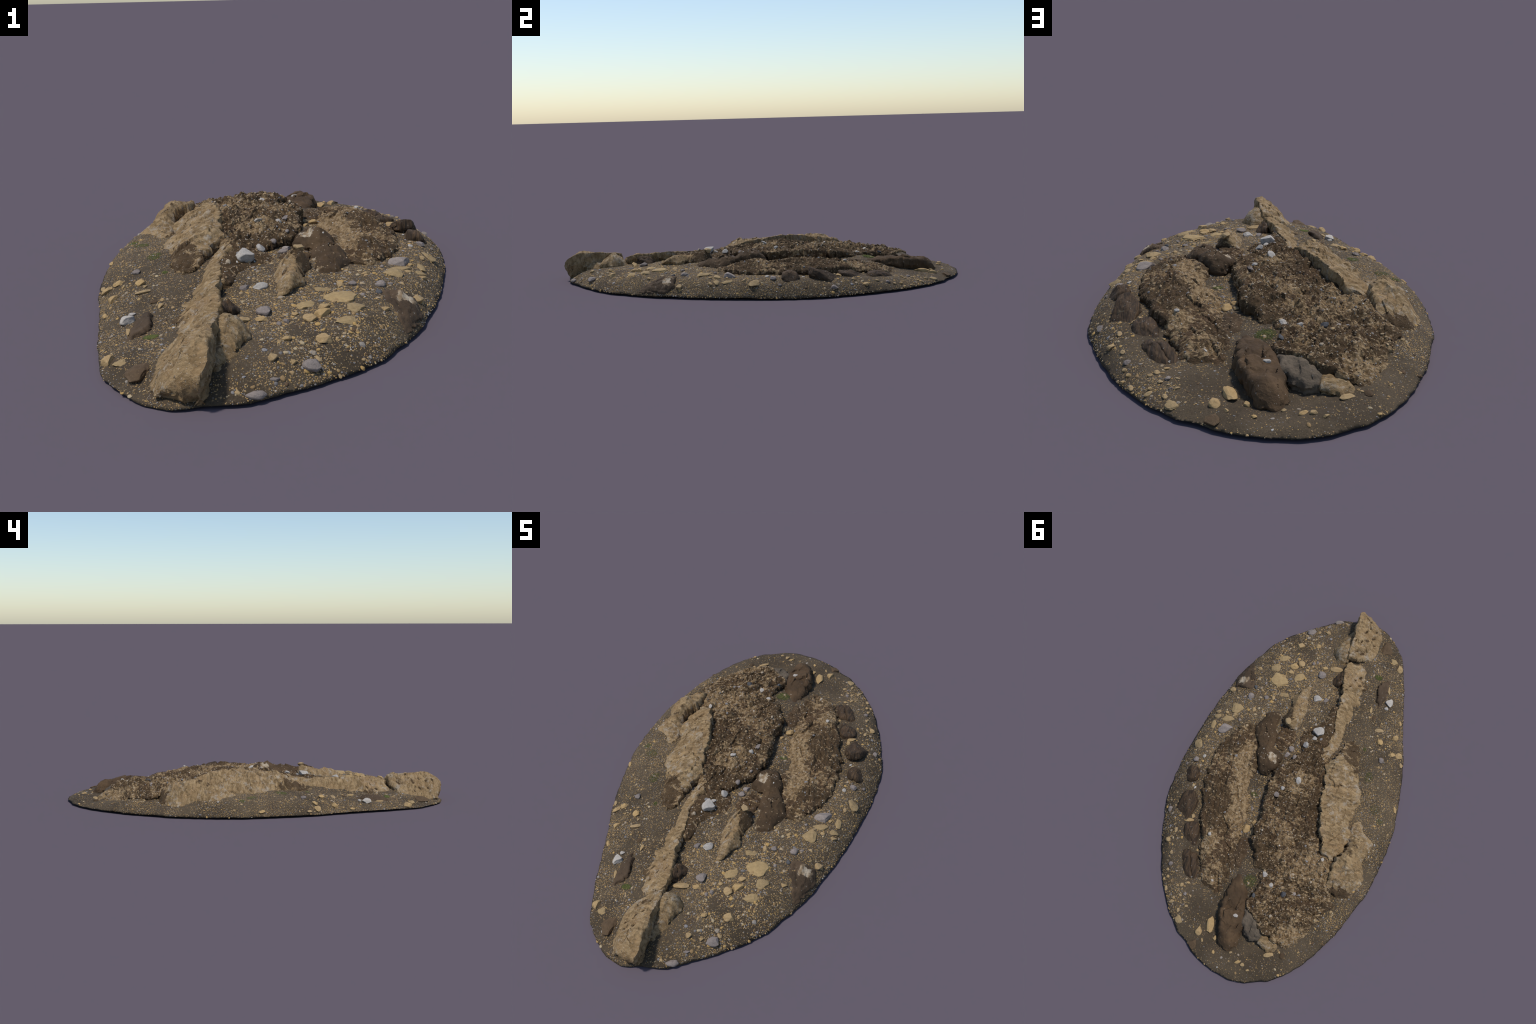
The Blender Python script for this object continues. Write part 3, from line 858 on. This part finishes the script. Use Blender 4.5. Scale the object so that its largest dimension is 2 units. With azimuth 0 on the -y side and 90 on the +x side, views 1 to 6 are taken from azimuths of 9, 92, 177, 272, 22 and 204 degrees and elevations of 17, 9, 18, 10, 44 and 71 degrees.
# (x, y, length mm, breadth mm): stones standing out singly on the mound and the rocks
COBBLES = {
    'tan': [
        (0.164, -0.817, 16, 15), (0.117, -0.824, 23, 22), (0.225, -0.703, 39, 33), (0.137, -0.727, 23, 22), (0.182, -0.601, 35, 36),
        (0.212, -0.572, 45, 36), (0.214, -0.533, 32, 21), (0.061, -0.621, 32, 20), (-0.001, -0.634, 64, 28), (0.142, -0.577, 19, 14),
        (0.372, -0.501, 23, 18), (0.460, -0.349, 32, 28), (0.245, -0.365, 18, 28), (0.389, -0.212, 22, 15), (0.434, -0.210, 19, 14),
        (0.478, -0.206, 29, 17), (0.442, -0.133, 16, 14), (0.480, -0.052, 16, 20), (0.309, -0.267, 19, 17), (0.116, -0.250, 31, 33),
        (-0.294, -0.784, 36, 43), (-0.237, -0.496, 16, 34), (-0.242, -0.455, 13, 14), (-0.314, -0.403, 44, 19), (-0.337, -0.345, 30, 30),
        (-0.401, -0.408, 31, 30), (-0.315, -0.371, 13, 12), (-0.415, -0.309, 34, 23), (-0.449, -0.321, 38, 30), (-0.473, -0.282, 16, 26),
        (-0.388, -0.348, 13, 12), (-0.286, -0.640, 13, 42), (-0.397, -0.496, 16, 27), (0.107, 0.319, 33, 40), (0.080, 0.325, 18, 31),
        (0.087, 0.274, 21, 25), (0.384, 0.376, 43, 18), (0.377, 0.351, 18, 25), (0.428, 0.443, 15, 25), (0.448, 0.495, 24, 25),
        (0.407, 0.549, 15, 22), (0.392, 0.630, 15, 15), (0.292, 0.497, 12, 12), (0.297, 0.676, 18, 17), (0.273, 0.655, 18, 11),
        (0.316, 0.685, 15, 12), (0.378, 0.661, 15, 15), (0.393, 0.676, 12, 15), (0.365, 0.715, 15, 24), (0.285, 0.723, 14, 13),
        (0.315, 0.763, 27, 15), (0.311, 0.745, 13, 13), (0.238, 0.760, 18, 12), (0.267, 0.791, 15, 18), (0.098, 0.797, 35, 73),
        (0.138, 0.844, 32, 44), (0.053, 0.847, 18, 23), (0.106, 0.878, 9, 20), (-0.041, 0.881, 15, 9), (0.036, 0.909, 13, 17),
        (-0.087, 0.909, 29, 16), (-0.113, 0.914, 20, 17), (-0.144, 0.928, 17, 10), (-0.210, 0.827, 46, 20), (-0.283, 0.895, 14, 11),
        (-0.333, 0.765, 13, 9), (-0.408, 0.538, 18, 11), (-0.107, 0.619, 15, 13), (-0.199, 0.568, 15, 12), (-0.521, -0.051, 17, 32),
        (-0.531, 0.083, 13, 14),
    ],
    'flat_tan': [
        (0.273, -0.601, 55, 36), (0.254, -0.469, 86, 77), (0.295, -0.528, 51, 46), (0.165, -0.521, 61, 39), (0.199, -0.403, 48, 28),
        (0.390, -0.247, 57, 58), (0.414, -0.180, 66, 31), (0.473, -0.178, 38, 27), (0.475, -0.128, 28, 48), (0.502, -0.009, 47, 60),
        (-0.256, -0.808, 39, 36), (0.248, 0.829, 36, 41),
    ],
    'grey': [
        (0.202, -0.807, 43, 37), (0.128, -0.875, 23, 11), (0.092, -0.926, 47, 26), (0.125, -0.625, 16, 18), (0.108, -0.638, 14, 18),
        (0.059, -0.576, 38, 39), (-0.011, -0.446, 28, 24), (0.355, -0.336, 32, 33), (0.384, -0.321, 18, 10), (0.310, -0.429, 14, 14),
        (0.277, -0.354, 22, 21), (0.409, -0.125, 69, 51), (0.357, -0.192, 13, 14), (0.478, 0.077, 31, 26), (0.516, 0.109, 14, 15),
        (0.054, -0.135, 26, 28), (0.063, -0.100, 28, 27), (0.021, -0.093, 21, 25), (0.033, 0.121, 33, 25), (0.057, -0.027, 12, 13),
        (-0.376, -0.254, 24, 28), (0.501, 0.350, 25, 29), (0.388, 0.600, 23, 20), (0.266, 0.708, 17, 17), (0.255, 0.758, 12, 7),
        (-0.222, 0.531, 15, 18), (0.121, 0.215, 12, 19),
    ],
    'dark_grey': [
        (0.350, -0.391, 16, 24), (-0.177, 0.553, 26, 26), (-0.047, 0.605, 15, 23),
    ],
    'white': [
        (0.031, -0.439, 41, 34), (0.445, 0.050, 16, 18), (-0.042, -0.256, 53, 53), (-0.034, -0.223, 25, 23), (-0.007, -0.174, 28, 30),
        (0.014, 0.080, 21, 22), (-0.044, 0.023, 24, 38), (-0.309, -0.572, 40, 45), (-0.306, -0.538, 22, 17), (-0.106, 0.533, 19, 22),
        (-0.061, 0.492, 26, 30), (-0.287, 0.336, 15, 24), (0.168, 0.608, 15, 13), (0.258, 0.413, 17, 17), (-0.003, 0.722, 23, 16),
        (-0.491, 0.164, 9, 12),
    ],
    'brown': [
        (-0.197, -0.865, 59, 77), (-0.266, -0.463, 22, 21), (0.142, 0.912, 38, 46), (-0.268, 0.809, 22, 29), (-0.428, 0.687, 16, 9),
        (0.398, 0.257, 18, 19),
    ],
}

MOSS_PATCHES = [(-0.212, -0.687, 0.022, 0.016, 150), (-0.349, -0.143, 0.025, 0.035, 60), (-0.006, 0.548, 0.036, 0.036, 190),
                (-0.432, 0.003, 0.030, 0.030, 40), (-0.474, 0.046, 0.020, 0.020, 35), (-0.281, -0.276, 0.010, 0.012, 25),
                (0.140, 0.145, 0.020, 0.012, 50)]


def gravel_density(x, y):
    """How much loose gravel lies where: thick on the flanks, thin on the bare silt at the far end."""
    def blob(cx, cy, rx, ry):
        return math.exp(-((x - cx) / rx) ** 2 - ((y - cy) / ry) ** 2)
    d = 0.30
    d += 0.75 * blob(0.22, -0.55, 0.30, 0.36)
    d += 0.80 * blob(-0.42, -0.05, 0.13, 0.32)
    d += 0.45 * blob(-0.30, -0.70, 0.16, 0.30)
    d += 0.60 * blob(0.48, -0.05, 0.12, 0.30)
    d += 0.55 * blob(0.50, 0.35, 0.09, 0.25)
    d += 0.75 * blob(0.33, 0.72, 0.12, 0.10)
    d += 0.45 * blob(0.14, 0.18, 0.07, 0.18)
    d += 0.35 * blob(0.0, -0.40, 0.10, 0.12)
    d += 0.40 * blob(-0.38, 0.65, 0.08, 0.16)
    d -= 0.26 * blob(0.03, 0.85, 0.30, 0.18)
    d -= 0.20 * blob(-0.30, 0.72, 0.10, 0.14)
    d -= 0.25 * blob(0.36, 0.50, 0.05, 0.18)
    d -= 0.30 * blob(-0.24, -0.42, 0.06, 0.12)
    return max(d, 0.06)


# ------------------------------------------------------------------- build --
def main():
    thing = bpy.data.objects.new('rock_outcrop', None)
    bpy.context.scene.collection.objects.link(thing)
    thing['label'] = 'tilted tan and brown bedrock slabs on an oval gravel mound'
    thing['category'] = 'rock outcrop'

    m_silt = silt_material()
    m_block = tan_rock_material('tan_rock_pitted', 0.15, -1.3, [((-0.085, -0.775), (0.07, 0.04), 1.0, 0.25)], BLOCK_PITS)
    m_lump = tan_rock_material('tan_rock_rusty', 0.30, 0.6)
    m_spine = tan_rock_material('tan_rock_spine', 0.10, 0.80, [((-0.185, -0.58), (0.055, 0.18), 0.15, 0.45)], SPINE_PITS)
    m_slab = tan_rock_material('tan_rock_slab', 0.10, 0.85, [((-0.240, -0.235), (0.095, 0.12), -0.2, 0.42), ((-0.29, -0.14), (0.06, 0.08), 0.5, 0.30)])
    m_west = tan_rock_material('tan_rock_west', 0.12, 1.3, [((-0.42, 0.45), (0.10, 0.06), 0.3, 0.5), ((-0.40, 0.25), (0.03, 0.08), -0.2, 0.34)])
    m_bent = tan_rock_material('tan_rock_bent', 0.3, 1.3, [((0.140, -0.28), (0.06, 0.10), 0.2, 0.5)])
    m_middle = crust_material('crusted_bedrock', 0.50, [((-0.06, 0.04), (0.10, 0.10), 0, 0.14), ((-0.25, 0.36), (0.12, 0.12), 0, 0.14)])
    m_north = crust_material('crusted_bedrock_gritty', 0.58, [((-0.27, 0.36), (0.14, 0.12), 0, 0.18), ((-0.26, 0.72), (0.14, 0.07), 0.3, 0.18)])
    m_east = crust_material('crusted_bedrock_pale', 0.38, [((0.200, 0.16), (0.080, 0.26), 0.28, 0.30), ((0.25, 0.42), (0.06, 0.10), 0, 0.16),
                                                           ((0.17, 0.60), (0.06, 0.04), 0, 0.16), ((0.25, -0.03), (0.05, 0.10), 0, 0.2)], 85)
    m_crook = brown_rock_material('brown_rock_worn', (0.072, 0.044, 0.022), 0.15,
                                  [((0.122, -0.045), (0.05, 0.045), 0, 0.45), ((0.175, -0.285), (0.035, 0.02), 0, 0.45), ((0.15, -0.20), (0.03, 0.06), 0.2, 0.3)])
    m_brown = brown_rock_material('brown_rock', (0.080, 0.048, 0.024), 0.05)
    m_ledge = crust_material('brown_ledge_crust', 0.22)
    m_rim = brown_rock_material('brown_rock_white_crust', (0.074, 0.048, 0.028), 0.12, [((0.43, -0.41), (0.055, 0.05), 0.4, 0.45)])
    m_grey = brown_rock_material('grey_brown_rock', (0.118, 0.090, 0.062), 0.25, [((-0.09, 0.775), (0.05, 0.035), 0.3, 0.22)], 0.3)
    m_foot = tan_rock_material('tan_rock_foot', 0.4, 0.3)
    m_dark = dark_stone_material()

    mound = build_mound(thing, m_silt)
    rocks = []

    def rock(*args, clasts=0.0, **kw):
        ob = build_rock(args[0], thing, *args[1:], **kw)
        rocks.append((ob, clasts))
        return ob

    rock('tan_block', m_block, END_BLOCK, END_BLOCK_TOP, strike=-1.3, crag=0.0055, relief=0.007, edge=0.012, facet=0.006, plate=0.012, pits=BLOCK_PITS,
         undercut=0.032, under_dir=(0.25, -1), bulge=0.004, seed=3)
    rock('rusty_boulder', m_lump, SIDE_LUMP, SIDE_LUMP_TOP, crag=0.006, relief=0.008, edge=0.016, facet=0.007, seed=5)
    rock('rusty_boulder', m_lump, SIDE_TAIL, crag=0.008, relief=0.007, edge=0.014, facet=0.008, cell=0.03, seed=6, undercut=-0.01)
    rock('tan_slab', m_spine, SPINE, SPINE_TOP, strike=0.80, crag=0.0052, relief=0.005, edge=0.006, jag=0.010, plate=0.010, crack=0.006, pits=SPINE_PITS, seed=8, undercut=0.012)
    rock('tan_slab', m_slab, TAN_SLAB, TAN_SLAB_TOP, strike=0.85, crag=0.0048, relief=0.007, edge=0.006, jag=0.012, plate=0.012, facet=0.007, cell=0.06, crack=0.009,
         seed=12, undercut=0.014, ledges=[(-0.16, 0.01, -0.34, -0.08, 0.013, 0.04), (-0.15, -0.07, -0.30, -0.19, 0.011, 0.035),
                                          (-0.18, 0.05, -0.37, 0.00, 0.009, 0.04)])
    rock('tan_boulder', m_west, WEST_ROCK, WEST_ROCK_TOP, strike=1.3, crag=0.0045, relief=0.008, edge=0.014, jag=0.010, plate=0.010, facet=0.007, crack=0.008, seed=15,
         ledges=[(-0.37, 0.37, -0.49, 0.30, 0.014, 0.05), (-0.37, 0.22, -0.45, 0.17, 0.010, 0.03)])
    rock('conglomerate_bed', m_north, NORTH_BED, NORTH_BED_TOP, lump=0.0085, lump_cell=0.034, crag=0.010, strike=0.9, relief=0.011,
         scale=20, edge=0.008, jag=0.013, facet=0.007, plate=0.012, crack=0.009, seed=18, undercut=0.016, clasts=1.0,
         ledges=[(-0.13, 0.36, -0.02, 0.60, 0.010, 0.04), (-0.30, 0.45, -0.16, 0.50, 0.008, 0.04)])
    rock('conglomerate_bed', m_middle, MIDDLE_BED, MIDDLE_BED_TOP, lump=0.0070, lump_cell=0.040, crag=0.010, strike=1.2, relief=0.012,
         scale=15, edge=0.010, jag=0.013, facet=0.008, plate=0.012, crack=0.011, seed=21, undercut=0.014, clasts=0.7,
         ledges=[(-0.06, 0.00, 0.06, 0.16, -0.008, 0.03), (0.05, 0.14, -0.13, 0.02, 0.010, 0.05)])
    rock('crusted_bed', m_east, EAST_BED, EAST_BED_TOP, lump=0.0035, lump_cell=0.03, crag=0.006, strike=1.7, relief=0.008,
         scale=13, edge=0.010, jag=0.011, facet=0.007, plate=0.008, crack=0.006, seed=24, undercut=0.010, clasts=0.35,
         ledges=[(0.33, 0.05, 0.29, 0.35, -0.008, 0.05), (0.14, 0.45, 0.27, 0.47, 0.008, 0.04), (0.20, 0.60, 0.11, 0.55, 0.008, 0.04)])
    rock('brown_boulder', m_crook, CROOKED_BOULDER, CROOKED_BOULDER_TOP, crag=0.004, relief=0.007, edge=0.010, facet=0.006, seed=27, clasts=0.2)
    rock('bent_boulder', m_bent, BENT_ROCK, BENT_ROCK_TOP, crag=0.008, strike=1.3, relief=0.008, edge=0.010, facet=0.007, cell=0.035, plate=0.010, seed=30)
    rock('brown_boulder', m_ledge, LOW_BROWN_ROCK, crag=0.006, relief=0.010, edge=0.012, facet=0.008, seed=33, clasts=0.4)
    rock('brown_ledge', m_ledge, LEDGE_ROCK, LEDGE_ROCK_TOP, crag=0.007, strike=0.8, relief=0.010, edge=0.012, facet=0.007, plate=0.012, seed=36, clasts=0.8)
    rock('brown_boulder', m_brown, NORTH_BOULDER, NORTH_BOULDER_TOP, crag=0.004, relief=0.007, scale=10, edge=0.012, facet=0.008, cell=0.07, seed=39,
         bulge=0.006, ledges=[(0.08, 0.72, -0.04, 0.69, -0.006, 0.04), (0.07, 0.80, -0.04, 0.78, -0.006, 0.03)])
    rock('grey_boulder', m_grey, GREY_ROCK, crag=0.004, relief=0.007, edge=0.010, facet=0.008, seed=42)
    rock('small_tan_rock', m_foot, FOOT_ROCK, crag=0.005, relief=0.006, edge=0.008, facet=0.006, seed=45)
    rock('brown_boulder', m_crook, FLAT_BROWN, crag=0.004, relief=0.007, edge=0.014, seed=48, clasts=0.5)
    rock('rim_boulder', m_rim, RIM_ROCK, RIM_ROCK_TOP, crag=0.006, relief=0.007, edge=0.010, facet=0.006, seed=51, undercut=0.0)
    rock('dark_boulder', m_dark, DARK_LUMP, crag=0.010, relief=0.012, edge=0.010, facet=0.008, cell=0.03, seed=54)
    rock('brown_splinter', m_rim, WEST_SPLINTER, crag=0.006, strike=1.3, relief=0.006, edge=0.006, seed=57)
    for i, s in enumerate(STONE_ROW):
        c = np.mean(np.array(s), 0)
        rock('dark_stone', m_dark, s, [(c[0], c[1], c[2] + 0.010)], step=0.003, strike=2.3, crag=0.003, relief=0.004, edge=0.007,
             facet=0.006, cell=0.04, jag=0.003, seed=60 + i)

    # one surface to drop the loose stones on
    V, F, owner = [], [], []
    for k, ob in enumerate([mound] + [r for r, _ in rocks]):
        o = len(V)
        V += [v.co.copy() for v in ob.data.vertices]
        for p in ob.data.polygons:
            F.append([o + i for i in p.vertices])
            owner.append(k)
    bvh = BVHTree.FromPolygons(V, F)
    clast_rate = [0.0] + [c for _, c in rocks]

    def drop(x, y):
        hit, nor, idx, dist = bvh.ray_cast(Vector((x, y, 1.0)), Vector((0, 0, -1)))
        if hit is None:
            return None
        if nor.z < 0:
            nor = -nor
        return np.array(hit), np.array(nor), owner[idx]

    tones = {
        'tan': ('tan_stone', (0.40, 0.262, 0.112), (0.33, 0.230, 0.118), (0.46, 0.36, 0.22)),
        'flat_tan': ('tan_stone_worn', (0.325, 0.225, 0.105), (0.28, 0.197, 0.098), (0.40, 0.31, 0.18)),
        'grey': ('grey_stone', (0.180, 0.148, 0.130), (0.270, 0.225, 0.195), (0.37, 0.32, 0.28)),
        'dark_grey': ('dark_grey_stone', (0.060, 0.060, 0.063), (0.095, 0.092, 0.092), (0.20, 0.195, 0.19)),
        'white': ('white_stone', (0.43, 0.385, 0.33), (0.36, 0.325, 0.285), (0.58, 0.53, 0.47)),
        'brown': ('brown_stone', (0.070, 0.043, 0.022), (0.095, 0.060, 0.032), (0.20, 0.14, 0.08)),
    }
    taken = []
    for kind, rows in COBBLES.items():
        mat = stone_material(tones[kind][0], *tones[kind][1:], scale=2.2)
        shapes = []
        for s in range(5):
            flat = kind == 'flat_tan'
            v, f = stone_shape(100 + s * 7 + len(kind), 13 if kind in ('tan', 'flat_tan', 'brown') else 9, 4, 0.16 if flat else 0.10)
            shapes.append(fast_mesh(kind + '_cobble', v, np.array(f), mat))
        for i, (x, y, a, b) in enumerate(rows):
            got = drop(x, y)
            if got is None:
                continue
            p, n, own = got
            a, b = a / 2000 * 1.06, b / 2000 * 1.06
            thin = {'flat_tan': 0.36, 'brown': 0.40}.get(kind, 0.66)
            c = max(min(a, b) * thin, 0.004)
            if kind == 'flat_tan':
                c = min(c, 0.011)
            n = n + np.array([0, 0, 0.6])
            R = frame(n, 0.38 + random.uniform(-0.25, 0.25))
            ob = bpy.data.objects.new('cobble', shapes[i % 5])
            bpy.context.scene.collection.objects.link(ob)
            q = p + R[:, 2] * c * (-0.15 if kind == 'flat_tan' else 0.28)
            q = lifted(q, R * np.array([a, b, c]))
            M = Matrix([[*(R[r] * np.array([a, b, c])), q[r]] for r in range(3)] + [[0, 0, 0, 1]])
            ob.parent = thing
            ob.matrix_world = M
            taken.append((x, y, max(a, b)))

    grit = [(0.0, (0.38, 0.24, 0.088)), (0.24, (0.32, 0.215, 0.105)), (0.50, (0.24, 0.155, 0.072)), (0.66, (0.36, 0.28, 0.17)),
            (0.75, (0.16, 0.145, 0.135)), (0.87, (0.22, 0.205, 0.20)), (0.93, (0.10, 0.062, 0.034)), (0.985, (0.42, 0.39, 0.35))]
    m_gravel = gravel_material('mixed_gravel', grit)
    m_clast = gravel_material('embedded_clasts', [(0.0, (0.25, 0.17, 0.095)), (0.28, (0.12, 0.08, 0.048)), (0.50, (0.33, 0.24, 0.14)),
                                                  (0.74, (0.34, 0.27, 0.19)), (0.88, (0.20, 0.185, 0.175)), (0.975, (0.5, 0.46, 0.4))])
    small = []
    for s in range(8):
        v, f = stone_shape(300 + s, 6, 2, 0.12)
        small.append((v, np.array(f)))

    r = np.random.default_rng(21)
    loose, stuck, singles = [], [], []
    tries = 0
    while len(loose) < 14000 and tries < 90000:
        tries += 1
        x, y = r.uniform(-0.57, 0.57), r.uniform(-1.0, 1.0)
        size = 0.00125 * (1 - r.random()) ** -0.35
        size = min(size, 0.0075)
        keep = r.random()
        spin = r.uniform(0, 6.3)
        shape = r.uniform(0.6, 1.0, 3)
        k = int(r.integers(0, 8))
        got = drop(x, y)
        if got is None:
            continue
        p, n, own = got
        if own == 0 and x < -0.2 and y < 0.3:
            size *= 0.8
        if own == 0 and x > 0.12 and y < -0.3:
            size *= 1.2
        if own == 0:
            clump = 0.35 + 1.5 * max(0.0, min(1.0, 0.5 + 1.6 * float(perlin(np.array([[x * 14, y * 14, 3.3]]))[0])))
            if keep > gravel_density(x, y) * clump:
                continue
            ax = np.array([size, size * shape[1], size * 0.50 * shape[2]])
            R = frame(n, spin)
            place = (k, R * ax, lifted(p + R[:, 2] * ax[2] * 0.05, R * ax))
            if size > 0.0042 and len(singles) < 150:
                singles.append(place)
            else:
                loose.append(place)
        else:
            if keep > clast_rate[own] * 0.30:
                continue
            size = max(size, 0.0022) * 1.15
            ax = np.array([size, size * shape[1], size * 0.7 * shape[2]])
            R = frame(n, spin)
            stuck.append((k, R * ax, p + R[:, 2] * ax[2] * 0.1))
    joined('gravel', small, loose, m_gravel, thing)
    joined('embedded_gravel', small, stuck, m_clast, thing)
    tint = stone_material('pebble_stone', (0.42, 0.28, 0.12), (0.27, 0.235, 0.20), (0.45, 0.40, 0.33), 2.5)
    fine = []
    for s in range(6):
        v, f = stone_shape(400 + s, 7, 3, 0.12)
        fine.append(fast_mesh('pebble', v, np.array(f), tint))
    for k, M3, p in singles:
        ob = bpy.data.objects.new('pebble', fine[k % 6])
        bpy.context.scene.collection.objects.link(ob)
        ob.parent = thing
        ob.matrix_world = Matrix([[*M3[i], p[i]] for i in range(3)] + [[0, 0, 0, 1]])

    # moss: cushions of tiny pointed shoots
    shoot = (np.array([(1, 0, 0), (-0.5, 0.87, 0), (-0.5, -0.87, 0), (0.15, 0.1, 2.6)]), np.array([(0, 1, 3), (1, 2, 3), (2, 0, 3), (0, 2, 1)]))
    tufts = []
    for cx, cy, rx, ry, count in MOSS_PATCHES:
        for _ in range(count * 6):
            t, q = r.uniform(0, 6.28), math.sqrt(r.random()) * (0.65 + 0.35 * r.random())
            got = drop(cx + rx * q * math.cos(t), cy + ry * q * math.sin(t))
            if got is None or got[2] != 0:
                continue
            s = r.uniform(0.0007, 0.0014)
            R = frame(got[1] + r.normal(size=3) * 0.5, t)
            tufts.append((0, R * s, got[0] - got[1] * 0.0003))
    joined('moss', [shoot], tufts, moss_material(), thing)


main()
